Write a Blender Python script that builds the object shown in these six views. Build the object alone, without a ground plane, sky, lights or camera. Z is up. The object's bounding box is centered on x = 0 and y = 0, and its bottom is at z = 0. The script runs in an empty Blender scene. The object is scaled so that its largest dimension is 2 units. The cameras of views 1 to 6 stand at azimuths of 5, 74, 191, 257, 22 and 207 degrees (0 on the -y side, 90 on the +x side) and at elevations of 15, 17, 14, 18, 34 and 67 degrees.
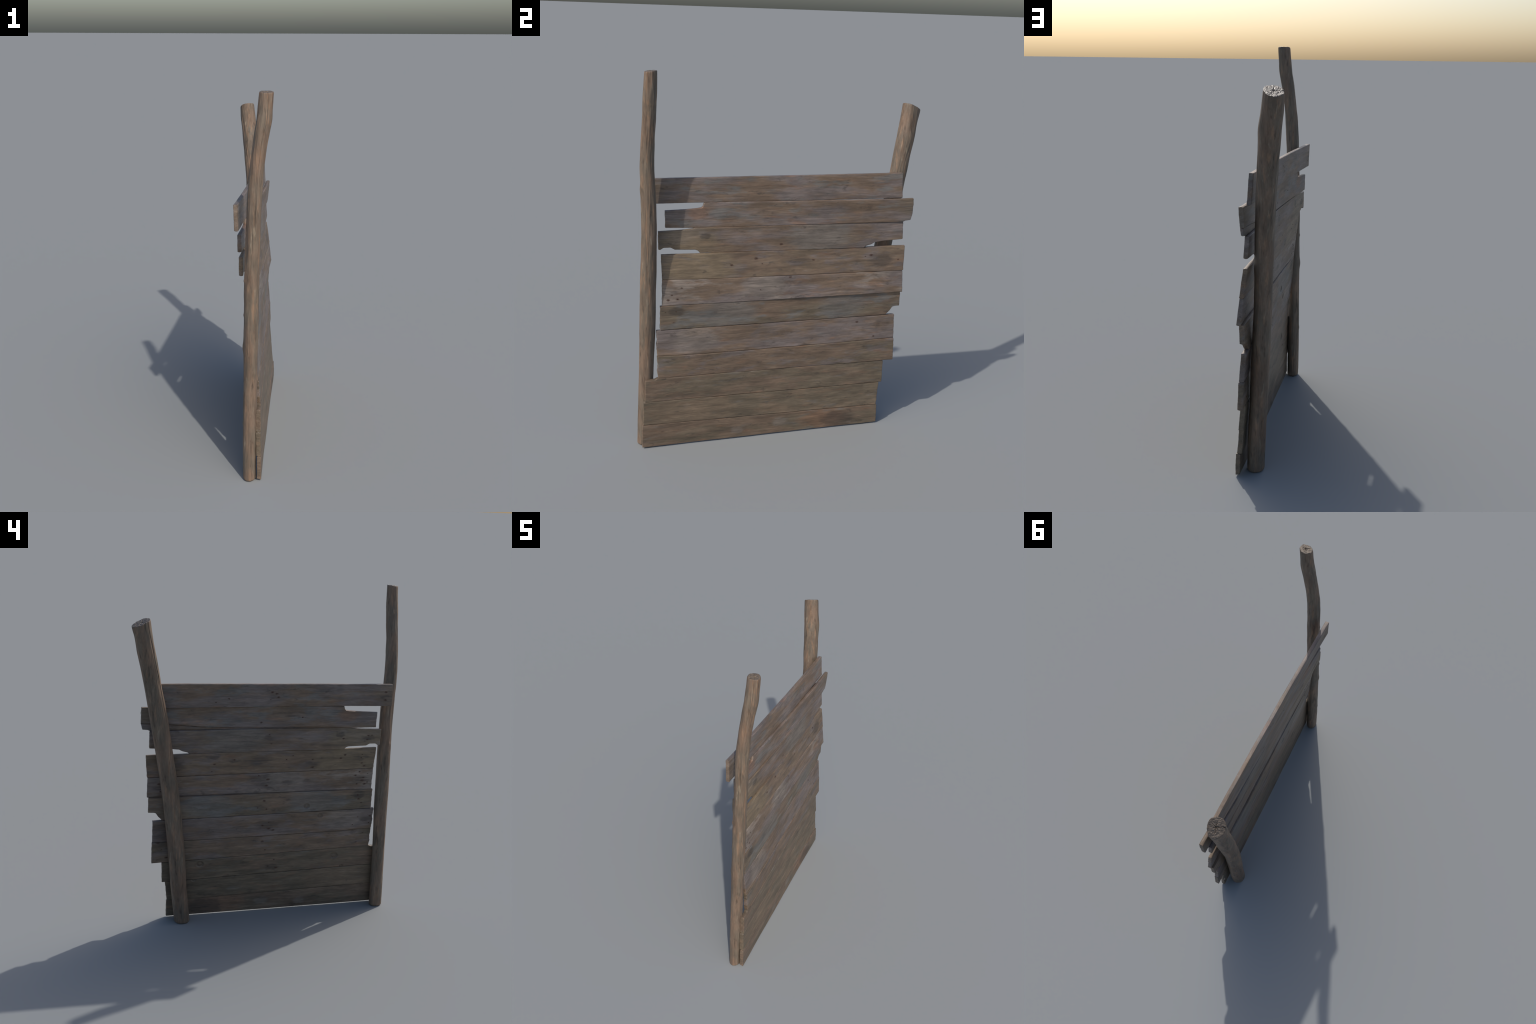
"""Weathered fence panel: eleven rough horizontal planks nailed to two crooked round posts."""
import bpy, math
import numpy as np
from mathutils import Vector

# ------------------------------------------------------------------ noise
_rng = np.random.default_rng(7)
_perm = np.concatenate([_rng.permutation(512)] * 3)
_grad = _rng.normal(size=(512, 3))
_grad /= np.linalg.norm(_grad, axis=1)[:, None]


def perlin(p):
    """Gradient noise, p is (n, 3); result roughly -1..1."""
    i = np.floor(p).astype(np.int64)
    f = p - i
    u = f * f * f * (f * (f * 6 - 15) + 10)
    i &= 511
    out = 0
    for dx in (0, 1):
        wx = u[:, 0] if dx else 1 - u[:, 0]
        for dy in (0, 1):
            wy = u[:, 1] if dy else 1 - u[:, 1]
            for dz in (0, 1):
                wz = u[:, 2] if dz else 1 - u[:, 2]
                h = _perm[_perm[_perm[(i[:, 0] + dx) & 511] + ((i[:, 1] + dy) & 511)] + ((i[:, 2] + dz) & 511)]
                g = _grad[h]
                out = out + wx * wy * wz * (g[:, 0] * (f[:, 0] - dx) + g[:, 1] * (f[:, 1] - dy) + g[:, 2] * (f[:, 2] - dz))
    return out * 1.6


def noise(x, y, z, sx, sy, sz, seed=0.0):
    """Perlin noise with a wavelength per axis, in metres."""
    return perlin(np.stack([x / sx + seed * 3.17 + 100, y / sy + seed * 5.31 + 100, z / sz + seed * 1.73 + 100], 1))


def smooth(a, b, x):
    t = np.clip((x - a) / (b - a), 0, 1)
    return t * t * (3 - 2 * t)


def polyline(points, x):
    p = np.array(sorted(points))
    return np.interp(x, p[:, 0], p[:, 1])


def make_object(name, verts, faces, material, parent, origin):
    mesh = bpy.data.meshes.new(name)
    v = np.asarray(verts, dtype=np.float64) - np.asarray(origin)
    mesh.from_pydata(v.tolist(), [], faces)
    mesh.update()
    mesh.polygons.foreach_set("use_smooth", [True] * len(mesh.polygons))
    mesh.materials.append(material)
    obj = bpy.data.objects.new(name, mesh)
    bpy.context.scene.collection.objects.link(obj)
    obj.location = origin
    obj.parent = parent
    return obj


# ------------------------------------------------------------------ node helpers
class Nodes:
    def __init__(self, name):
        self.mat = bpy.data.materials.new(name)
        self.mat.use_nodes = True
        self.t = self.mat.node_tree
        self.bsdf = self.t.nodes["Principled BSDF"]

    def new(self, kind, **props):
        n = self.t.nodes.new(kind)
        for k, v in props.items():
            setattr(n, k, v)
        return n

    def link(self, a, b):
        self.t.links.new(a, b)

    def put(self, socket, value):
        if hasattr(value, "is_linked") or isinstance(value, bpy.types.NodeSocket):
            self.link(value, socket)
        else:
            socket.default_value = value

    def mapping(self, vec, scale, loc=(0, 0, 0)):
        m = self.new("ShaderNodeMapping")
        self.link(vec, m.inputs["Vector"])
        m.inputs["Scale"].default_value = scale
        m.inputs["Location"].default_value = loc
        return m.outputs[0]

    def noise(self, vec, scale=1.0, detail=3.0, rough=0.55, w=0.0, distortion=0.0):
        n = self.new("ShaderNodeTexNoise", noise_dimensions="4D")
        self.link(vec, n.inputs["Vector"])
        n.inputs["Scale"].default_value = scale
        n.inputs["Detail"].default_value = detail
        n.inputs["Roughness"].default_value = rough
        n.inputs["Distortion"].default_value = distortion
        n.inputs["W"].default_value = w
        return n.outputs["Fac"]

    def ramp(self, fac, lo, hi, out_lo=0.0, out_hi=1.0):
        m = self.new("ShaderNodeMapRange", interpolation_type="SMOOTHSTEP")
        self.put(m.inputs["Value"], fac)
        m.inputs["From Min"].default_value = lo
        m.inputs["From Max"].default_value = hi
        m.inputs["To Min"].default_value = out_lo
        m.inputs["To Max"].default_value = out_hi
        return m.outputs["Result"]

    def math(self, op, a, b=0.0):
        m = self.new("ShaderNodeMath", operation=op)
        self.put(m.inputs[0], a)
        self.put(m.inputs[1], b)
        return m.outputs[0]

    def mix(self, fac, a, b, blend="MIX"):
        m = self.new("ShaderNodeMix", data_type="RGBA", blend_type=blend)
        self.put(m.inputs["Factor"], fac)
        for s, v in ((m.inputs[6], a), (m.inputs[7], b)):
            if isinstance(v, tuple):
                s.default_value = (*v, 1.0)
            else:
                self.link(v, s)
        return m.outputs[2]

    def grey(self, value):
        c = self.new("ShaderNodeCombineColor")
        for i in range(3):
            self.link(value, c.inputs[i])
        return c.outputs[0]


def srgb(r, g, b, gain=1.0):
    def f(c):
        c /= 255.0
        return (c / 12.92 if c <= 0.04045 else ((c + 0.055) / 1.055) ** 2.4) * gain
    return (f(r), f(g), f(b))


TAN = srgb(120, 103, 85)
BROWN = srgb(116, 98, 82)
MAUVE = srgb(116, 105, 100)
OLIVE = srgb(107, 95, 79)
SLATE = srgb(110, 107, 103)
PALE = srgb(134, 123, 113)
RUSSET = srgb(130, 100, 79)
SOOT = srgb(66, 59, 53)
RUST = srgb(62, 38, 28)
HONEY = srgb(129, 114, 91)


def spot_mask(n, coords, spots, stretch, ragged):
    """Union of soft ellipses around hand-placed spots (local x, y, z, radius)."""
    rag = n.new("ShaderNodeTexNoise", noise_dimensions="4D")
    n.link(n.mapping(coords, (.8 / ragged, .45 / ragged, .8 / ragged)), rag.inputs["Vector"])
    rag.inputs["Scale"].default_value = 1.0
    rag.inputs["Detail"].default_value = 4.0
    rag.inputs["W"].default_value = len(spots) * 2.3
    off = n.new("ShaderNodeVectorMath", operation="SUBTRACT")
    n.link(rag.outputs["Color"], off.inputs[0])
    off.inputs[1].default_value = (.5, .5, .5)
    amount = n.new("ShaderNodeVectorMath", operation="SCALE")
    n.link(off.outputs[0], amount.inputs[0])
    amount.inputs["Scale"].default_value = ragged * 2.6
    moved = n.new("ShaderNodeVectorMath", operation="ADD")
    n.link(coords, moved.inputs[0])
    n.link(amount.outputs[0], moved.inputs[1])
    scaled = n.new("ShaderNodeVectorMath", operation="MULTIPLY")
    n.link(moved.outputs[0], scaled.inputs[0])
    scaled.inputs[1].default_value = stretch
    total = None
    for x, y, z, r in spots:
        d = n.new("ShaderNodeVectorMath", operation="DISTANCE")
        n.link(scaled.outputs[0], d.inputs[0])
        d.inputs[1].default_value = (x * stretch[0], y * stretch[1], z * stretch[2])
        m = n.ramp(d.outputs["Value"], r * 0.1, r, 1.0, 0.0)
        total = m if total is None else n.math("MAXIMUM", total, m)
    return total


def plank_material(k, base, patch, accent, origin, stains, knots, tints, smears):
    n = Nodes("weathered_plank_wood")
    tc = n.new("ShaderNodeTexCoord").outputs["Object"]
    w = k * 4.37 + 1.0
    # bend the grain a little
    warp = n.noise(n.mapping(tc, (5, 3, 9)), 1.0, 2, 0.5, w + 9)
    warp = n.math("MULTIPLY", n.math("SUBTRACT", warp, 0.5), 0.03)
    comb = n.new("ShaderNodeCombineXYZ")
    n.link(warp, comb.inputs[2])
    add = n.new("ShaderNodeVectorMath", operation="ADD")
    n.link(tc, add.inputs[0])
    n.link(comb.outputs[0], add.inputs[1])
    gc = add.outputs[0]

    patches = n.noise(n.mapping(gc, (12, 5.5, 17)), 1.0, 4, 0.6, w)
    broad = n.noise(n.mapping(gc, (6, 2.6, 11)), 1.0, 3, 0.6, w + 2)
    warm = n.noise(n.mapping(gc, (20, 8, 38)), 1.0, 4, 0.62, w + 3)
    streak = n.noise(n.mapping(gc, (120, 9, 170)), 1.0, 4, 0.65, w + 4)
    fine = n.noise(n.mapping(gc, (300, 26, 430)), 1.0, 3, 0.6, w + 5)
    soil = n.noise(n.mapping(gc, (25, 12, 34)), 1.0, 5, 0.68, w + 6, 0.4)

    col = n.mix(n.ramp(broad, 0.42, 0.58), base, patch)
    col = n.mix(n.ramp(patches, 0.51, 0.62, 0, 0.8), col, accent)
    col = n.mix(n.ramp(warm, 0.56, 0.70, 0, 0.55), col, RUSSET)
    col = n.mix(n.ramp(warm, 0.44, 0.30, 0, 0.5), col, SLATE)
    col = n.mix(n.ramp(patches, 0.36, 0.24, 0, 0.5), col, PALE)
    for yy, zz, rad, colour in tints:          # broad discoloured areas with ragged rims
        area = spot_mask(n, tc, [(0, yy - origin[1], zz - origin[2], rad * 2.0)], (0, .6, 1), rad * .55)
        area = n.math("MULTIPLY", area, n.ramp(warm, .3, .6, .5, 1.3))
        col = n.mix(n.ramp(area, .15, .8, 0, .6), col, colour)
    col = n.mix(n.ramp(soil, 0.56, 0.70, 0, 0.6), col, SOOT)
    val = n.math("MULTIPLY", n.ramp(streak, 0.25, 0.75, 0.81, 1.15), n.ramp(fine, 0.25, 0.75, 0.84, 1.15))
    col = n.mix(1.0, col, n.grey(val), "MULTIPLY")
    cloud = n.noise(n.mapping(gc, (12, 5.5, 26)), 1.0, 5, 0.68, w + 11)
    band = n.noise(n.mapping(gc, (40, 1.6, 62)), 1.0, 3, 0.6, w + 12)
    tone = n.math("MULTIPLY", n.ramp(cloud, 0.33, 0.67, 0.74, 1.17), n.ramp(band, 0.32, 0.68, 0.89, 1.06))
    col = n.mix(1.0, col, n.grey(tone), "MULTIPLY")
    # thin dark checks along the grain
    checks = n.noise(n.mapping(gc, (60, 5, 240)), 1.0, 2, 0.5, w + 7)
    line = n.ramp(n.math("ABSOLUTE", n.math("SUBTRACT", checks, 0.5)), 0.0, 0.012, 1.0, 0.0)
    line = n.math("MULTIPLY", line, n.ramp(broad, 0.48, 0.66, 0.0, 0.5))
    col = n.mix(line, col, SOOT)
    local = lambda pts: [(x - origin[0], y - origin[1], z - origin[2], r) for x, y, z, r in pts]
    if knots:
        ring = spot_mask(n, tc, local(knots), (1, 0.8, 1), .003)
        rings = n.math("SINE", n.math("MULTIPLY", ring, 22.0))
        kcol = n.mix(n.ramp(rings, -1, 1), srgb(66, 56, 48), srgb(108, 94, 80))
        col = n.mix(n.ramp(ring, 0.05, 0.45, 0, 0.65), col, kcol)
    if smears:                                 # greasy dark smears round the nails
        dark = n.math("MULTIPLY", spot_mask(n, tc, local(smears), (1, 0.33, 1), .02), n.ramp(streak, 0.35, 0.62, 0.15, 1.2))
        col = n.mix(n.ramp(dark, 0.05, 0.9, 0, 0.62), col, srgb(58, 52, 49))
    if stains:
        ragged = n.math("MULTIPLY", spot_mask(n, tc, local(stains), (1, 0.55, 1), .004), n.ramp(soil, 0.30, 0.55, 0.45, 1.0))
        col = n.mix(n.ramp(ragged, 0.15, 0.9, 0, 0.8), col, RUST)
    n.link(col, n.bsdf.inputs["Base Color"])
    n.bsdf.inputs["Roughness"].default_value = 0.5
    n.bsdf.inputs["Specular IOR Level"].default_value = 0.5
    bump = n.new("ShaderNodeBump")
    bump.inputs["Strength"].default_value = 0.35
    bump.inputs["Distance"].default_value = 0.0015
    n.link(n.math("ADD", streak, n.math("MULTIPLY", fine, 0.6)), bump.inputs["Height"])
    n.link(bump.outputs[0], n.bsdf.inputs["Normal"])
    return n.mat


def post_material(seed, gain):
    n = Nodes("weathered_post_wood")
    tc = n.new("ShaderNodeTexCoord").outputs["Object"]
    patches = n.noise(n.mapping(tc, (14, 14, 5)), 1.0, 4, 0.6, seed)
    warm = n.noise(n.mapping(tc, (60, 60, 6)), 1.0, 4, 0.6, seed + 2)
    streak = n.noise(n.mapping(tc, (150, 150, 10)), 1.0, 4, 0.62, seed + 4)
    fine = n.noise(n.mapping(tc, (380, 380, 30)), 1.0, 3, 0.6, seed + 5)
    soil = n.noise(n.mapping(tc, (60, 60, 8)), 1.0, 5, 0.62, seed + 6, 0.5)
    col = n.mix(n.ramp(patches, 0.38, 0.62), srgb(125, 105, 89), srgb(112, 101, 88))
    col = n.mix(n.ramp(warm, 0.52, 0.64, 0, 0.8), col, srgb(143, 116, 94))
    col = n.mix(n.ramp(warm, 0.42, 0.30, 0, 0.6), col, srgb(110, 103, 92))
    col = n.mix(n.ramp(soil, 0.54, 0.69, 0, 0.68), col, srgb(64, 54, 46))
    col = n.mix(n.ramp(soil, 0.41, 0.30, 0, 0.65), col, srgb(152, 140, 122))
    val = n.math("MULTIPLY", n.ramp(streak, 0.25, 0.75, 0.84, 1.13), n.ramp(fine, 0.25, 0.75, 0.9, 1.1))
    col = n.mix(1.0, col, n.grey(val), "MULTIPLY")
    cloud = n.noise(n.mapping(tc, (28, 28, 5)), 1.0, 4, 0.62, seed + 8)
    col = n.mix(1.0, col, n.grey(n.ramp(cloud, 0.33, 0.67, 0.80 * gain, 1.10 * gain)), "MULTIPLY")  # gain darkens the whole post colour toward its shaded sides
    n.link(col, n.bsdf.inputs["Base Color"])
    n.bsdf.inputs["Roughness"].default_value = 0.55
    n.bsdf.inputs["Specular IOR Level"].default_value = 0.35
    bump = n.new("ShaderNodeBump")
    bump.inputs["Strength"].default_value = 0.35
    bump.inputs["Distance"].default_value = 0.0015
    n.link(n.math("ADD", streak, n.math("MULTIPLY", fine, 0.6)), bump.inputs["Height"])
    n.link(bump.outputs[0], n.bsdf.inputs["Normal"])
    return n.mat


def end_grain_material(seed):
    """Sawn end: growth rings and rays around the local origin, fairly glossy."""
    n = Nodes("sawn_end_grain")
    tc = n.new("ShaderNodeTexCoord").outputs["Object"]
    sep = n.new("ShaderNodeSeparateXYZ")
    n.link(tc, sep.inputs[0])
    radius = n.math("SQRT", n.math("ADD", n.math("POWER", sep.outputs[0], 2.0), n.math("POWER", sep.outputs[1], 2.0)))
    wob = n.noise(n.mapping(tc, (60, 60, 60)), 1.0, 3, 0.6, seed)
    rings = n.math("SINE", n.math("ADD", n.math("MULTIPLY", radius, 1500.0), n.math("MULTIPLY", wob, 9.0)))
    grit = n.noise(n.mapping(tc, (300, 300, 300)), 1.0, 3, 0.65, seed + 2)
    col = n.mix(n.ramp(wob, 0.35, 0.65), srgb(98, 86, 74), srgb(120, 106, 91))
    col = n.mix(n.ramp(rings, 0.1, 1.0, 0, 0.3), col, srgb(80, 68, 56))
    col = n.mix(n.ramp(grit, 0.55, 0.75, 0, 0.6), col, srgb(66, 56, 48))
    n.link(col, n.bsdf.inputs["Base Color"])
    n.bsdf.inputs["Roughness"].default_value = 0.27
    n.bsdf.inputs["Specular IOR Level"].default_value = 0.5
    bump = n.new("ShaderNodeBump")
    bump.inputs["Strength"].default_value = 0.8
    bump.inputs["Distance"].default_value = 0.003
    n.link(n.math("ADD", grit, n.math("MULTIPLY", rings, 0.08)), bump.inputs["Height"])
    n.link(bump.outputs[0], n.bsdf.inputs["Normal"])
    return n.mat


def nail_material():
    n = Nodes("rusty_iron")
    tc = n.new("ShaderNodeTexCoord").outputs["Object"]
    f = n.noise(n.mapping(tc, (500, 500, 500)), 1.0, 3, 0.6, 3.0)
    n.link(n.mix(n.ramp(f, 0.35, 0.65), srgb(48, 36, 30), srgb(86, 50, 34)), n.bsdf.inputs["Base Color"])
    n.bsdf.inputs["Roughness"].default_value = 0.75
    n.bsdf.inputs["Metallic"].default_value = 0.2
    return n.mat


# ------------------------------------------------------------------ the object
root = bpy.data.objects.new("wooden_fence_panel", None)
bpy.context.scene.collection.objects.link(root)
root["label"] = "weathered plank fence panel nailed to two crooked round posts"
root["category"] = "wooden fence"

PLANK_THICKNESS = 0.021
# lower back edge of the second plank, where a strip has split away, as a (y, z) line
SPLIT = [(.733, 1.236), (.578, 1.227), (.476, 1.218), (.401, 1.211), (.236, 1.205), (.10, 1.203), (-.3, 1.201), (-.5, 1.192)]

# Each plank: front-face corners (x, y, z) at its near end top / bottom and far end top / bottom,
# then the true top and bottom edges (y, z) where they are chipped, ends (t, dy) where they are ragged.
PLANKS = [
    dict(c=[(-.016, -.703, 1.452), (-.010, -.713, 1.322), (.006, .670, 1.461), (.015, .676, 1.325)],
         bottom=[(-.713, 1.322), (-.43, 1.324), (.0, 1.323), (.676, 1.323)],
         tints=[(-.73, 1.39, .06, TAN)], bow=.006, tint=(BROWN, MAUVE, SLATE),
         smears=[(.0, 1.385, .025), (-.667, 1.38, .02)], back=[(.004, 1.410), (-.022, 1.401), (-.033, 1.380), (.011, 1.366), (-.667, 1.406), (-.667, 1.360), (.249, 1.373), (.323, 1.353)]),
    dict(c=[(-.005, -.630, 1.320), (-.004, -.627, 1.195), (.036, .733, 1.323), (.026, .733, 1.199)],
         top=[(-.63, 1.285), (-.52, 1.290), (-.463, 1.295), (-.441, 1.298), (-.432, 1.307), (-.428, 1.324), (0, 1.324), (.679, 1.323), (.733, 1.324)],
         bottom=[(-.63, 1.194), (-.47, 1.191), (0, 1.192), (.685, 1.190), (.700, 1.197), (.733, 1.199)],
         tints=[(.74, 1.29, .05, OLIVE), (-.46, 1.27, .03, RUSSET)],
         far=[(0, -.004), (.3, .004), (1, 0)], bow=.009, tint=(MAUVE, BROWN, SLATE), strip=SPLIT,
         smears=[(-.12, 1.27, .025)], back=[(-.184, 1.258), (.057, 1.230)]),
    dict(c=[(.006, -.667, 1.190), (.0085, -.665, 1.063), (.019, .690, 1.187), (.027, .691, 1.052)],
         top=[(-.667, 1.179), (-.54, 1.183), (-.497, 1.187), (-.473, 1.192), (0, 1.193), (.69, 1.190)],
         bottom=[(-.668, 1.081), (-.656, 1.081), (-.640, 1.091), (-.603, 1.091), (-.581, 1.079), (-.473, 1.076), (-.458, 1.070), (-.450, 1.058),
                 (0, 1.056), (.462, 1.051), (.476, 1.061), (.506, 1.069), (.524, 1.079), (.584, 1.085), (.694, 1.091)],
         tints=[(-.53, 1.13, .085, HONEY), (-.435, 1.165, .012, PALE), (-.42, 1.15, .014, SOOT), (.2, 1.13, .09, SLATE)],
         bow=.009, tint=(MAUVE, BROWN, TAN), front=[(-.011, 1.091)],
         smears=[(.0, 1.14, .025), (-.59, 1.13, .025)], back=[(.005, 1.157), (-.008, 1.102), (-.44, 1.126), (-.591, 1.143), (-.585, 1.118), (-.612, 1.143)]),
    dict(c=[(.030, -.655, 1.062), (.043, -.651, .926), (.021, .711, 1.050), (.041, .703, .915)],
         top=[(-.656, 1.061), (-.452, 1.058), (.1, 1.056), (.467, 1.053), (.711, 1.052)],
         bottom=[(-.655, .929), (-.4, .923), (.09, .918), (.71, .913)],
         tints=[(-.47, .97, .10, HONEY), (.56, .98, .035, SOOT)],
         tint=(TAN, BROWN, MAUVE),
         front=[(-.15, 1.02), (-.284, .99), (-.117, .99), (.171, .998), (.669, .976), (.508, 1.008), (.473, 1.003)],
         smears=[(.06, 1.0, .05), (.33, 1.03, .025), (-.57, 1.0, .03), (-.27, .97, .025), (.20, 1.0, .02)], back=[(-.145, 1.023), (-.107, 1.0), (-.267, .996), (-.269, .946), (-.464, 1.019), (-.44, .999), (-.571, 1.018), (-.567, .998), (-.574, .964), (-.59, .945), (.202, 1.008), (.319, .985), (.332, .939)]),
    dict(c=[(.045, -.651, .925), (.059, -.655, .789), (.041, .699, .909), (.054, .703, .789)],
         top=[(-.655, .929), (-.4, .923), (.09, .918), (.71, .913)],
         tints=[(-.1, .87, .06, PALE)],
         tint=(MAUVE, BROWN, PALE),
         front=[(-.603, .846), (-.574, .823), (-.551, .881), (-.623, .82), (-.125, .849), (.041, .91)],
         smears=[(.04, .885, .045), (.0, .845, .035), (-.59, .86, .035), (.63, .85, .03), (-.12, .85, .025)], back=[(-.567, .907), (-.621, .893), (-.543, .884), (-.595, .868), (-.589, .849), (-.623, .837), (-.558, .827), (-.606, .826), (-.004, .877), (.003, .837), (.052, .903), (.635, .872), (.625, .824)]),
    dict(c=[(.063, -.664, .790), (.073, -.667, .661), (.043, .695, .790), (.037, .697, .652)],
         bottom=[(-.667, .661), (0, .656), (.617, .652), (.625, .660), (.640, .675), (.654, .697), (.665, .700), (.697, .702)],
         tints=[(-.3, .73, .08, SLATE), (.35, .73, .07, SLATE), (-.58, .757, .02, SOOT)],
         bow=.000, thick=.0245, tint=(OLIVE, BROWN, SLATE),
         front=[(-.64, .757), (-.582, .757), (-.595, .698)], back_knots=[(-.252, .696, .018)],
         smears=[(.04, .70, .025), (-.58, .74, .02)], back=[(-.573, .753), (-.581, .728), (-.6, .701), (.05, .7), (-.002, .69), (.012, .743)]),
    dict(c=[(.0745, -.686, .660), (.088, -.688, .524), (.038, .671, .650), (.050, .673, .511)],
         top=[(-.69, .660), (0, .656), (.617, .651), (.67, .650)],
         bottom=[(-.689, .522), (-.45, .514), (-.118, .512), (.316, .511), (.672, .512)],
         near=[(0, .004), (.25, .001), (.45, -.001), (.6, .003), (.75, 0), (1, -.001)],
         tints=[(-.62, .61, .05, MAUVE), (-.48, .60, .06, PALE)],
         bow=.000, thick=.0245, tint=(BROWN, MAUVE, MAUVE),
         front=[(.443, .623), (.547, .532)], back_knots=[(-.342, .628, .016)],
         smears=[(-.02, .595, .04), (-.0, .575, .03), (-.66, .59, .03), (.62, .60, .05), (.60, .55, .04)], back=[(-.025, .561), (.015, .583), (-.052, .549), (-.023, .6), (-.589, .605), (-.559, .553), (-.667, .609), (-.665, .56)]),
    dict(c=[(.0925, -.685, .521), (.0995, -.684, .3958), (.051, .675, .512), (.055, .677, .378)],
         top=[(-.689, .522), (-.45, .514), (-.118, .512), (.316, .511), (.672, .512)],
         bottom=[(-.685, .398), (-.55, .397), (.677, .377)],
         near=[(0, .002), (.3, -.002), (.6, .002), (.8, -.001), (1, 0)],
         bow=.000, thick=.0245, tint=(OLIVE, BROWN, MAUVE),
         smears=[(.62, .50, .04), (-.59, .435, .025)], back=[(.008, .474), (-.01, .418), (.62, .463), (.642, .507), (.591, .411), (-.633, .492), (-.595, .432)]),
    dict(c=[(.105, -.750, .396), (.108, -.755, .269), (.054, .617, .375), (.065, .615, .247)],
         top=[(-.755, .392), (-.700, .393), (-.688, .400), (-.55, .398), (.617, .378)],
         bow=.000, thick=.0245, tint=(OLIVE, BROWN, OLIVE), back_knots=[(.389, .352, .020), (-.458, .346, .021), (-.513, .269, .012)],
         smears=[(-.05, .30, .03)], back=[(-.07, .347), (-.033, .305), (-.085, .292)]),
    dict(c=[(.108, -.761, .269), (.111, -.766, .136), (.066, .596, .247), (.079, .583, .113)],
         tints=[(-.528, .227, .010, PALE), (-.6, .17, .08, TAN), (-.4, .20, .07, TAN)], bow=.000, thick=.0245, tint=(OLIVE, OLIVE, TAN), back_knots=[(.423, .250, .014)], back=[]),
    dict(c=[(.112, -.770, .136), (.112, -.772, .004), (.085, .586, .113), (.087, .587, .004)],
         tints=[(.0, .07, .022, PALE), (-.25, .05, .018, PALE), (.25, .07, .07, RUSSET), (.35, .05, .05, SOOT)], bow=-.003, thick=.022, tint=(BROWN, OLIVE, BROWN), back=[]),
]



def graded(length, step, r):
    """Sample positions along one side of a board, finer over the rounded edges."""
    edge = [0, r * 0.3, r * 0.65, r]
    inner = np.linspace(r, length - r, max(3, int((length - 2 * r) / step)))[1:-1]
    return np.array(edge + list(inner) + [length - e for e in reversed(edge)])


def plank_surface(spec, y, t):
    """Front-face x at a length y and height fraction t."""
    nt, nb, pt, pb = spec["c"]
    s = (y - nt[1]) / (pt[1] - nt[1])
    top = nt[0] + (pt[0] - nt[0]) * s
    bot = nb[0] + (pb[0] - nb[0]) * s
    return bot + (top - bot) * t + spec.get("bow", .003) * 4 * s * (1 - s)


nail_mesh = None


def build_nail_mesh(material):
    """Flat forged nail head, axis +x, 9 mm across."""
    verts, faces, seg = [(0.0012, 0, 0)], [], 10
    for r, x in ((0.0026, 0.001), (0.0040, 0.0004), (0.0043, -0.0015)):
        for i in range(seg):
            a = 2 * math.pi * i / seg
            verts.append((x, r * math.cos(a) * (1 + .12 * math.sin(3 * a)), r * math.sin(a)))
    for i in range(seg):
        j = (i + 1) % seg
        faces.append((0, 1 + i, 1 + j))
        for k in (0, 1):
            o = 1 + k * seg
            faces.append((o + i, o + seg + i, o + seg + j, o + j))
    mesh = bpy.data.meshes.new("nail")
    mesh.from_pydata(verts, [], faces)
    mesh.polygons.foreach_set("use_smooth", [True] * len(mesh.polygons))
    mesh.materials.append(material)
    return mesh


nail_mesh = build_nail_mesh(nail_material())
nail_rng = np.random.default_rng(21)


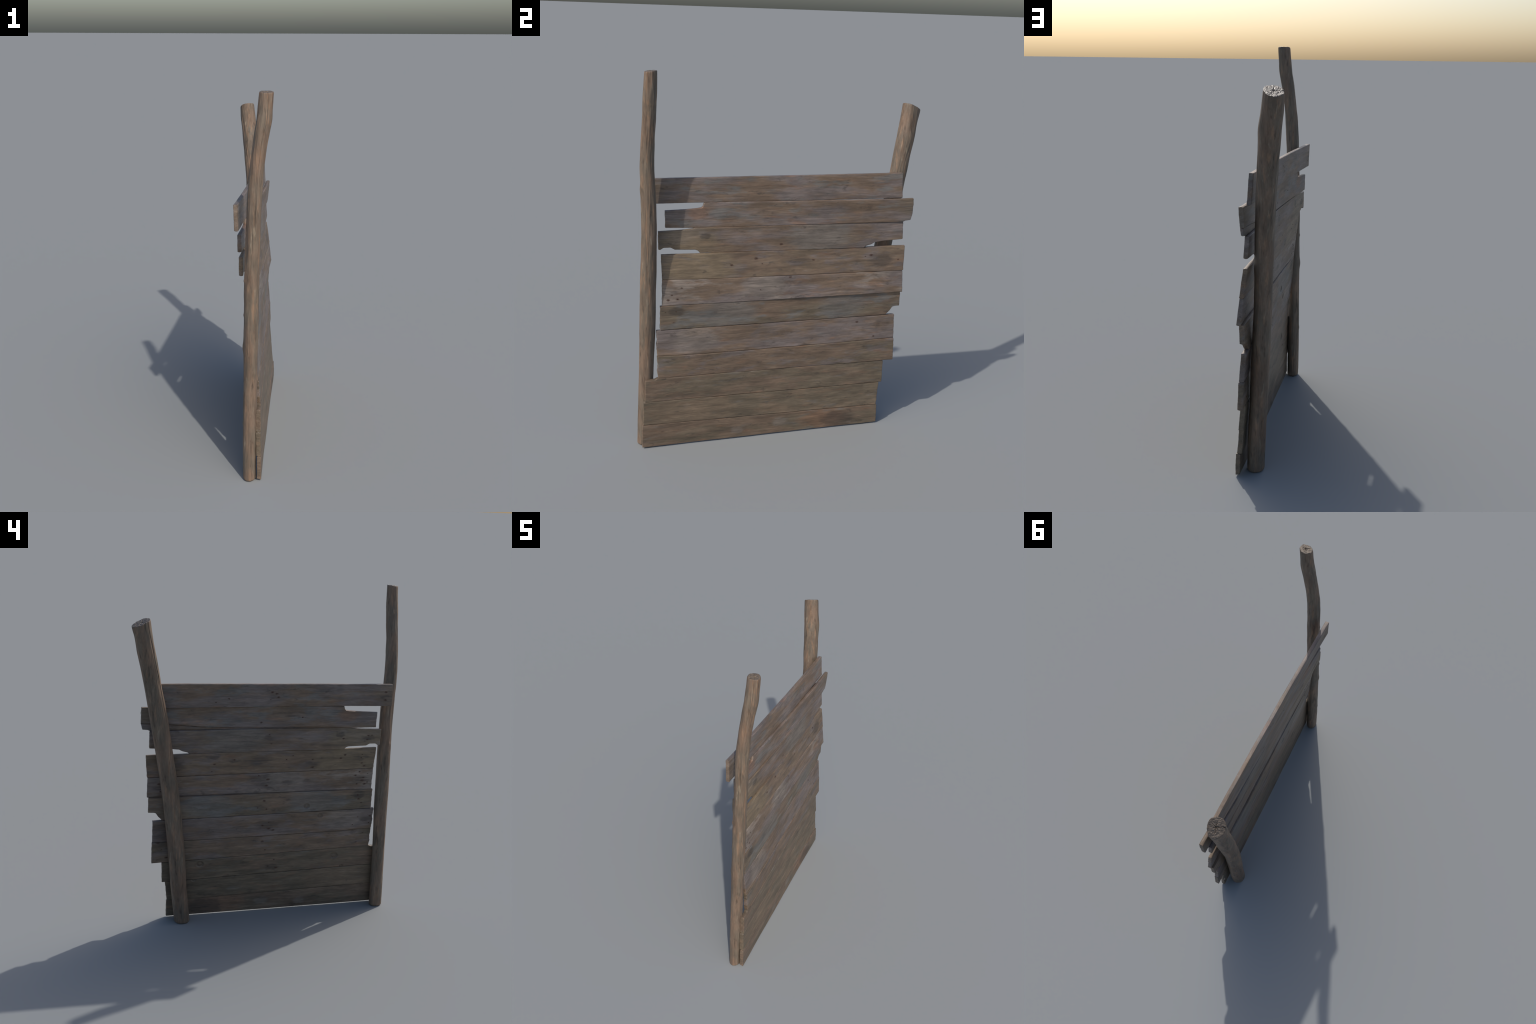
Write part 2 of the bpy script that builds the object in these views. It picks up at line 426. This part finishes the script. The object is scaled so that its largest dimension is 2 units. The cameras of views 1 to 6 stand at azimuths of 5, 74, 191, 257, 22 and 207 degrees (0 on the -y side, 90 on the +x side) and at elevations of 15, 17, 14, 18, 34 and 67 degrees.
def build_plank(k, spec):
    nt, nb, pt, pb = spec["c"]
    top = spec.get("top", [(nt[1], nt[2]), (pt[1], pt[2])])
    bottom = spec.get("bottom", [(nb[1], nb[2]), (pb[1], pb[2])])
    length = (pt[1] - nt[1])
    height = (nt[2] - nb[2] + pt[2] - pb[2]) / 2
    r = 0.0032
    THICK = spec.get("thick", PLANK_THICKNESS)
    A, Bs, Cs = graded(length, 0.0038, r), graded(height, 0.0018 if "strip" in spec else 0.0031, r), graded(THICK, 0.006, r)
    na, nbb, nc = len(A), len(Bs), len(Cs)
    ids = -np.ones((na, nbb, nc), dtype=np.int64)
    I, J, K = np.meshgrid(np.arange(na), np.arange(nbb), np.arange(nc), indexing="ij")
    shell = (I == 0) | (I == na - 1) | (J == 0) | (J == nbb - 1) | (K == 0) | (K == nc - 1)
    ids[shell] = np.arange(shell.sum())
    p = np.stack([A[I[shell]], Bs[J[shell]], Cs[K[shell]]], 1)
    dims = np.array([length, height, THICK])
    inner = np.clip(p, r, dims - r)
    d = p - inner
    nrm = d / np.maximum(np.linalg.norm(d, axis=1), 1e-9)[:, None]
    p = inner + nrm * r
    # relief along the grain
    a, b, c = p.T
    face = np.abs(nrm[:, 2])
    end = np.abs(nrm[:, 0])
    edge = np.abs(nrm[:, 1])
    side = np.where(nrm[:, 2] < 0, 0.0, 0.5)
    lump = noise(a, b, c + side, .22, .05, .2, k + 1) * 0.0013
    grain = noise(a, b, c + side, .10, .008, .2, k + 20) * 0.0004 + noise(a, b, c + side, .05, .0042, .2, k + 40) * 0.0003
    fray = noise(a, b, c, .2, .012, .01, k + 60) * 0.0012 + noise(a, b, c, .2, .03, .02, k + 65) * 0.0015
    wavy = noise(a, b, c, .09, .3, .03, k + 80) * 0.0010 + noise(a, b, c, .02, .3, .01, k + 85) * 0.0004
    if k == len(PLANKS) - 1:
        wavy = np.where(nrm[:, 1] < -.3, -np.abs(wavy) * .5, wavy)
    p = p + nrm * (face * (lump + grain) + end * fray + edge * wavy)[:, None]
    # place into the leaning, twisted wall
    t = p[:, 1] / height
    s = p[:, 0] / length
    y0 = nb[1] + (nt[1] - nb[1]) * t
    y1 = pb[1] + (pt[1] - pb[1]) * t
    if "near" in spec:
        y0 = y0 + polyline(spec["near"], t)
    if "far" in spec:
        y1 = y1 + polyline(spec["far"], t)
    y = y0 + (y1 - y0) * s
    zt, zb = polyline(top, y), polyline(bottom, y)
    off_centre = np.abs(p[:, 2] / THICK - .5) * 2
    lap = 0.0012 - 0.0021 * smooth(.2, .9, off_centre)
    zt = zt + (lap if k else 0)
    zb = zb - (lap if k < len(PLANKS) - 1 else 0)
    if k == len(PLANKS) - 1:                   # the bottom board is sawn off at a slant, higher at the back
        zb = zb + .005 * np.clip(p[:, 2] / THICK, 0, 1)
    z = zb + (zt - zb) * t
    nominal_top = nt[2] + (pt[2] - nt[2]) * s
    nominal_bot = nb[2] + (pb[2] - nb[2]) * s
    tn = (z - nominal_bot) / (nominal_top - nominal_bot)
    x = plank_surface(spec, y, tn) - p[:, 2]
    if spec.get("strip"):                      # split-off lower strip on the back, set deeper
        line = polyline(spec["strip"], y)
        behind = smooth(0.006, 0.02, p[:, 2])
        x = x + smooth(0.0, 0.0015, line - z) * behind * 0.008
        x = x + np.exp(-((line - z - .002) / .0022) ** 2) * smooth(-.45, -.2, y) * behind * 0.005
    for kn, sgn in [(q, 1) for q in spec.get("front_knots", [])] + [(q, -1) for q in spec.get("back_knots", [])]:
        rad = np.hypot((y - kn[0]) * .85, z - kn[1]) / kn[2]
        onside = (nrm[:, 2] * sgn) < -0.5
        bulge = -0.0042 * smooth(1.0, .75, rad) + 0.0026 * smooth(.7, .2, rad) + .001 * np.exp(-((rad - 1.15) / .2) ** 2)
        x = x + np.where(onside, sgn * bulge, 0)
    verts = np.stack([x, y, z], 1)
    faces = []

    def quads(g, flip):
        q = np.stack([g[:-1, :-1], g[1:, :-1], g[1:, 1:], g[:-1, 1:]], -1).reshape(-1, 4)
        faces.extend((q[:, ::-1] if flip else q).tolist())
    quads(ids[:, :, 0], False)
    quads(ids[:, :, -1], True)
    quads(ids[:, 0, :], True)
    quads(ids[:, -1, :], False)
    quads(ids[0, :, :], False)
    quads(ids[-1, :, :], True)
    origin = verts.mean(0)

    def x_at(yy, zz, back):
        s_ = (yy - nt[1]) / length
        tt = (zz - (nb[2] + (pb[2] - nb[2]) * s_)) / height
        return plank_surface(spec, yy, tt) - (THICK if back else 0)
    stains, nails = [], []
    for side_key, back in (("front", False), ("back", True)):
        for yy, zz in spec.get(side_key, []):
            xx = x_at(yy, zz, back)
            stains.append((xx, yy, zz, float(nail_rng.uniform(.005, .012))))
            nails.append((xx, yy, zz, back))
    knots = [(x_at(q[0], q[1], False), q[0], q[1], q[2] * 1.25) for q in spec.get("front_knots", [])]
    knots += [(x_at(q[0], q[1], True), q[0], q[1], q[2] * 1.25) for q in spec.get("back_knots", [])]
    mat = plank_material(k, *spec["tint"], origin, stains, knots, spec.get("tints", []),
                         [(x_at(q[0], q[1], True), *q) for q in spec.get("smears", [])])
    plank = make_object("plank", verts, faces, mat, root, origin)
    for xx, yy, zz, back in nails:
        nail = bpy.data.objects.new("nail", nail_mesh)
        bpy.context.scene.collection.objects.link(nail)
        nail.parent = plank
        nail.location = (xx - origin[0], yy - origin[1], zz - origin[2])
        g = float(nail_rng.uniform(.35, .7))
        nail.scale = (g, g, g)
        nail.rotation_euler = (float(nail_rng.uniform(0, 6.28)), 0, math.pi if back else 0)
    return plank


for k, spec in enumerate(PLANKS):
    build_plank(k, spec)

# ------------------------------------------------------------------ posts
# spine: z, centre x, centre y, half width in x, half width in y
TALL_POST = dict(
    spine=[(0, .0495, -.7515, .0325, .0395), (.1, .0495, -.7495, .0333, .0390), (.25, .0498, -.7459, .0338, .0378), (.45, .0508, -.7391, .0345, .0380),
           (.65, .0523, -.7325, .0342, .0400), (.75, .0528, -.7299, .0352, .0412), (.85, .0554, -.7283, .0354, .0404), (1.05, .0565, -.7225, .0368, .0396),
           (1.25, .0611, -.7198, .0365, .0386), (1.35, .0645, -.7219, .0360, .0384), (1.45, .0686, -.7265, .0362, .0376), (1.55, .0739, -.7284, .0356, .0352),
           (1.65, .0826, -.7255, .0346, .0340), (1.75, .0949, -.7199, .0356, .0336), (1.85, .1101, -.7169, .0357, .0330), (1.92, .1175, -.7150, .0357, .0318), (1.996, .1240, -.7133, .0352, .0305)],
    top=1.9955, gx=.0, gy=.10, seed=3.0, gain=.95, crack_side=math.radians(215), crack_depth=.004,
    # knots: z, direction, size along the post, size round it, height
    knots=[(.727, math.radians(187), .028, .45, .0038), (1.868, -.3, .035, .6, .004), (1.415, math.pi * 1.5, .025, .6, .002), (.6, -.9, .012, .3, .0015),
           (.90, math.radians(197), .008, .22, .0028), (.313, math.radians(190), .010, .25, .0022), (1.077, math.radians(205), .010, .25, .0035),
           (1.024, math.radians(208), .008, .22, .002), (1.318, math.radians(207), .007, .2, .002)],
    ridges=[(math.radians(302), 1.30, 2.0, .0035, .30), (math.radians(250), 1.2, 1.95, .0015, .3), (math.radians(30), .9, 1.9, .0015, .4)],
    checks=[(math.radians(285), 1.2, 1.95, .0022), (math.radians(262), 1.02, 1.5, .0018)])
SHORT_POST = dict(
    spine=[(0, .0075, .4965, .0415, .0455), (.15, .0003, .5116, .0418, .0458), (.25, -.0052, .5217, .0413, .0458), (.35, -.0113, .5291, .0414, .0472),
           (.45, -.0167, .5372, .0418, .0480), (.55, -.0223, .5463, .0428, .0476), (.65, -.0283, .5554, .0426, .0478), (.75, -.0339, .5663, .0410, .0482),
           (.85, -.0404, .5787, .0400, .0480), (.95, -.0455, .5940, .0404, .0468), (1.05, -.0496, .6091, .0420, .0480), (1.15, -.0547, .6248, .0425, .0481),
           (1.25, -.0606, .6410, .0429, .0478), (1.35, -.0668, .6580, .0442, .0472), (1.45, -.0745, .6758, .0455, .0466), (1.55, -.0837, .6935, .0458, .0470),
           (1.65, -.0925, .7138, .0470, .0478), (1.75, -.1065, .7325, .0460, .0478), (1.807, -.1133, .7432, .0440, .0485)],
    top=1.8065, gx=.19, gy=-.40, seed=8.0, gain=.90, crack_side=math.radians(205), crack_depth=.009,
    knots=[(1.66, .35, .04, .6, .004), (1.0, 2.2, .03, .5, .002), (.45, 3.3, .03, .5, .002)],
    ridges=[(math.radians(335), 1.45, 1.8, .0022, .25), (math.radians(120), 1.2, 1.8, .0015, .4)],
    checks=[(math.radians(228), 1.15, 1.76, .004), (math.radians(205), 1.74, 1.81, .006), (math.radians(300), 1.50, 1.66, .003), (math.radians(250), .55, 1.0, .0022)])


def angle_gap(a, b):
    return (a - b + math.pi) % (2 * math.pi) - math.pi


def build_post(spec, end_mat):
    sp = np.array(spec["spine"])
    seed = spec["seed"]
    seg = 168
    ztop = spec["top"]
    bottom_round = 0.010
    low = [0.0008, .0016, .003, .005, .0075, bottom_round]
    heights = np.array(low + list(np.arange(bottom_round + .004, ztop - .004, .0042)) + [ztop - .002, ztop - .0008, ztop])
    ang = np.arange(seg) * 2 * math.pi / seg
    H, TH = np.meshgrid(heights, ang, indexing="ij")
    h, th = H.ravel(), TH.ravel()

    # smooth spine: piecewise cubic through the measured stations
    def spline(col, z):
        zs, v = sp[:, 0], sp[:, col]
        m = np.gradient(v, zs)
        i = np.clip(np.searchsorted(zs, z) - 1, 0, len(zs) - 2)
        w = zs[i + 1] - zs[i]
        u = np.clip((z - zs[i]) / w, 0, 1)
        return ((2 * u**3 - 3 * u**2 + 1) * v[i] + (u**3 - 2 * u**2 + u) * w * m[i] + (-2 * u**3 + 3 * u**2) * v[i + 1] + (u**3 - u**2) * w * m[i + 1])

    def shape(h, th):
        cx, cy, rx, ry = (spline(c, h) for c in (1, 2, 3, 4))
        ca, sa = np.cos(th), np.sin(th)
        ux, uy = ca * .04, sa * .04
        rough = .5 + .5 * smooth(.7, 1.35, h)
        dr = noise(ux, uy, h, .030, .030, .22, seed) * .0026 * rough
        dr += noise(ux, uy, h, .014, .014, .09, seed + 2) * .0016 * rough
        dr += noise(ux, uy, h, .0075, .0075, .12, seed + 4) * .0012 * rough
        dr += noise(ux, uy, h, .0035, .0035, .05, seed + 6) * .0004
        for z, a, sz, sa_, amp in spec["knots"]:
            dr += amp * np.exp(-((h - z) / sz) ** 2 - (angle_gap(th, a) / sa_) ** 2)
        for a, z0, z1, amp, spread in spec["ridges"]:
            on = smooth(z0, z0 + .15, h) * (1 - smooth(z1 - .05, z1 + .05, h) if z1 < ztop - .06 else 1)
            dr += amp * on * (np.exp(-(angle_gap(th, a + .12 * np.sin(h * 7)) / spread) ** 2) - .25)
        for a, z0, z1, depth in spec["checks"]:
            wander = a + .10 * np.sin(h * 9 + seed) + .05 * np.sin(h * 31)
            run = smooth(z0, z0 + .08, h) * (1 - smooth(z1 - .08, z1, h) if z1 < ztop - .1 else 1)
            dr -= depth * run * np.exp(-(angle_gap(th, wander) / .045) ** 2)
        inset = np.where(h < bottom_round, bottom_round - np.sqrt(np.maximum(bottom_round**2 - (bottom_round - h) ** 2, 0)), 0) * .8
        inset += np.where(h > ztop - .003, (h - (ztop - .003)) / .003 * .0014, 0)
        # ring is a disc of radius rx / ry
        x = cx + (rx + .0008 + dr - inset) * ca
        y = cy + (ry + .0008 + dr - inset) * sa
        wgt = smooth(ztop - .12, ztop, h)
        z = h + wgt * (spec["gx"] * (x - cx) + spec["gy"] * (y - cy))
        return np.stack([x, y, z], 1)

    verts = shape(h, th)
    nr = len(heights)
    verts[:seg, 2] = 0.0
    grid = np.arange(nr * seg).reshape(nr, seg)
    nxt = np.roll(grid, -1, axis=1)
    faces = np.stack([grid[:-1], nxt[:-1], nxt[1:], grid[1:]], -1).reshape(-1, 4).tolist()
    verts = np.concatenate([verts, [[sp[0, 1], sp[0, 2], 0.0]]])
    foot = len(verts) - 1
    faces += [(foot, int(grid[0, (i + 1) % seg]), int(grid[0, i])) for i in range(seg)]
    origin = np.array([sp[0, 1], sp[0, 2], 0.0])
    post = make_object("post", verts, faces, post_material(seed * 7, spec["gain"]), root, origin)

    # sawn top: concentric rings from the rim to the pith, with radial splits
    rim = verts[grid[-1]]
    pith = np.array([sp[-1, 1], sp[-1, 2], 0]) + np.array([.003, -.002, 0])
    pith[2] = ztop + spec["gx"] * .003 - spec["gy"] * .002
    rings = 34
    cap = []
    for i in range(rings):
        f = 1 - i / rings
        ring = pith + (rim - pith) * f
        rr = np.hypot(*(ring - pith)[:, :2].T)
        rel = 0
        if i:
            dz = noise(ring[:, 0], ring[:, 1], ring[:, 2], .016, .016, .1, seed + 11) * .0018
            dz += noise(ring[:, 0], ring[:, 1], ring[:, 2], .0050, .0050, .1, seed + 12) * .0013
            dz += .0009 * smooth(1, .93, f)
            theta = np.arctan2(ring[:, 1] - pith[1], ring[:, 0] - pith[0])
            main = spec["crack_side"] + .06 * np.sin(rr * 260)
            arc = np.abs(angle_gap(theta, main)) * rr
            width = .0011 + .0006 * np.sin(rr * 190)
            dz -= spec["crack_depth"] * np.exp(-(arc / np.maximum(width, .0006)) ** 2) * smooth(1.02, .9, f) 
            for q, (da, reach) in enumerate(((1.3, .6), (2.4, .75), (3.5, .5), (4.6, .8), (5.3, .45))):
                arc = np.abs(angle_gap(theta, spec["crack_side"] + da + .08 * np.sin(rr * 300 + q))) * rr
                dz -= .0030 * np.exp(-(arc / .0009) ** 2) * smooth(reach, reach * .6, f)
            dz -= .006 * np.exp(-(rr / .003) ** 2)
            ring = ring.copy()
            ring[:, 2] += dz
        cap.append(ring)
    cverts = np.concatenate(cap + [[pith - [0, 0, .006]]])
    g = np.arange(rings * seg).reshape(rings, seg)
    n2 = np.roll(g, -1, axis=1)
    cfaces = np.stack([g[:-1], n2[:-1], n2[1:], g[1:]], -1).reshape(-1, 4).tolist()
    tip = rings * seg
    cfaces += [(int(g[-1, i]), int(g[-1, (i + 1) % seg]), tip) for i in range(seg)]
    cut = make_object("sawn_end", cverts, cfaces, end_mat, post, pith)
    cut.location = Vector(pith) - Vector(origin)
    return post


build_post(TALL_POST, end_grain_material(2.0))
build_post(SHORT_POST, end_grain_material(6.0))
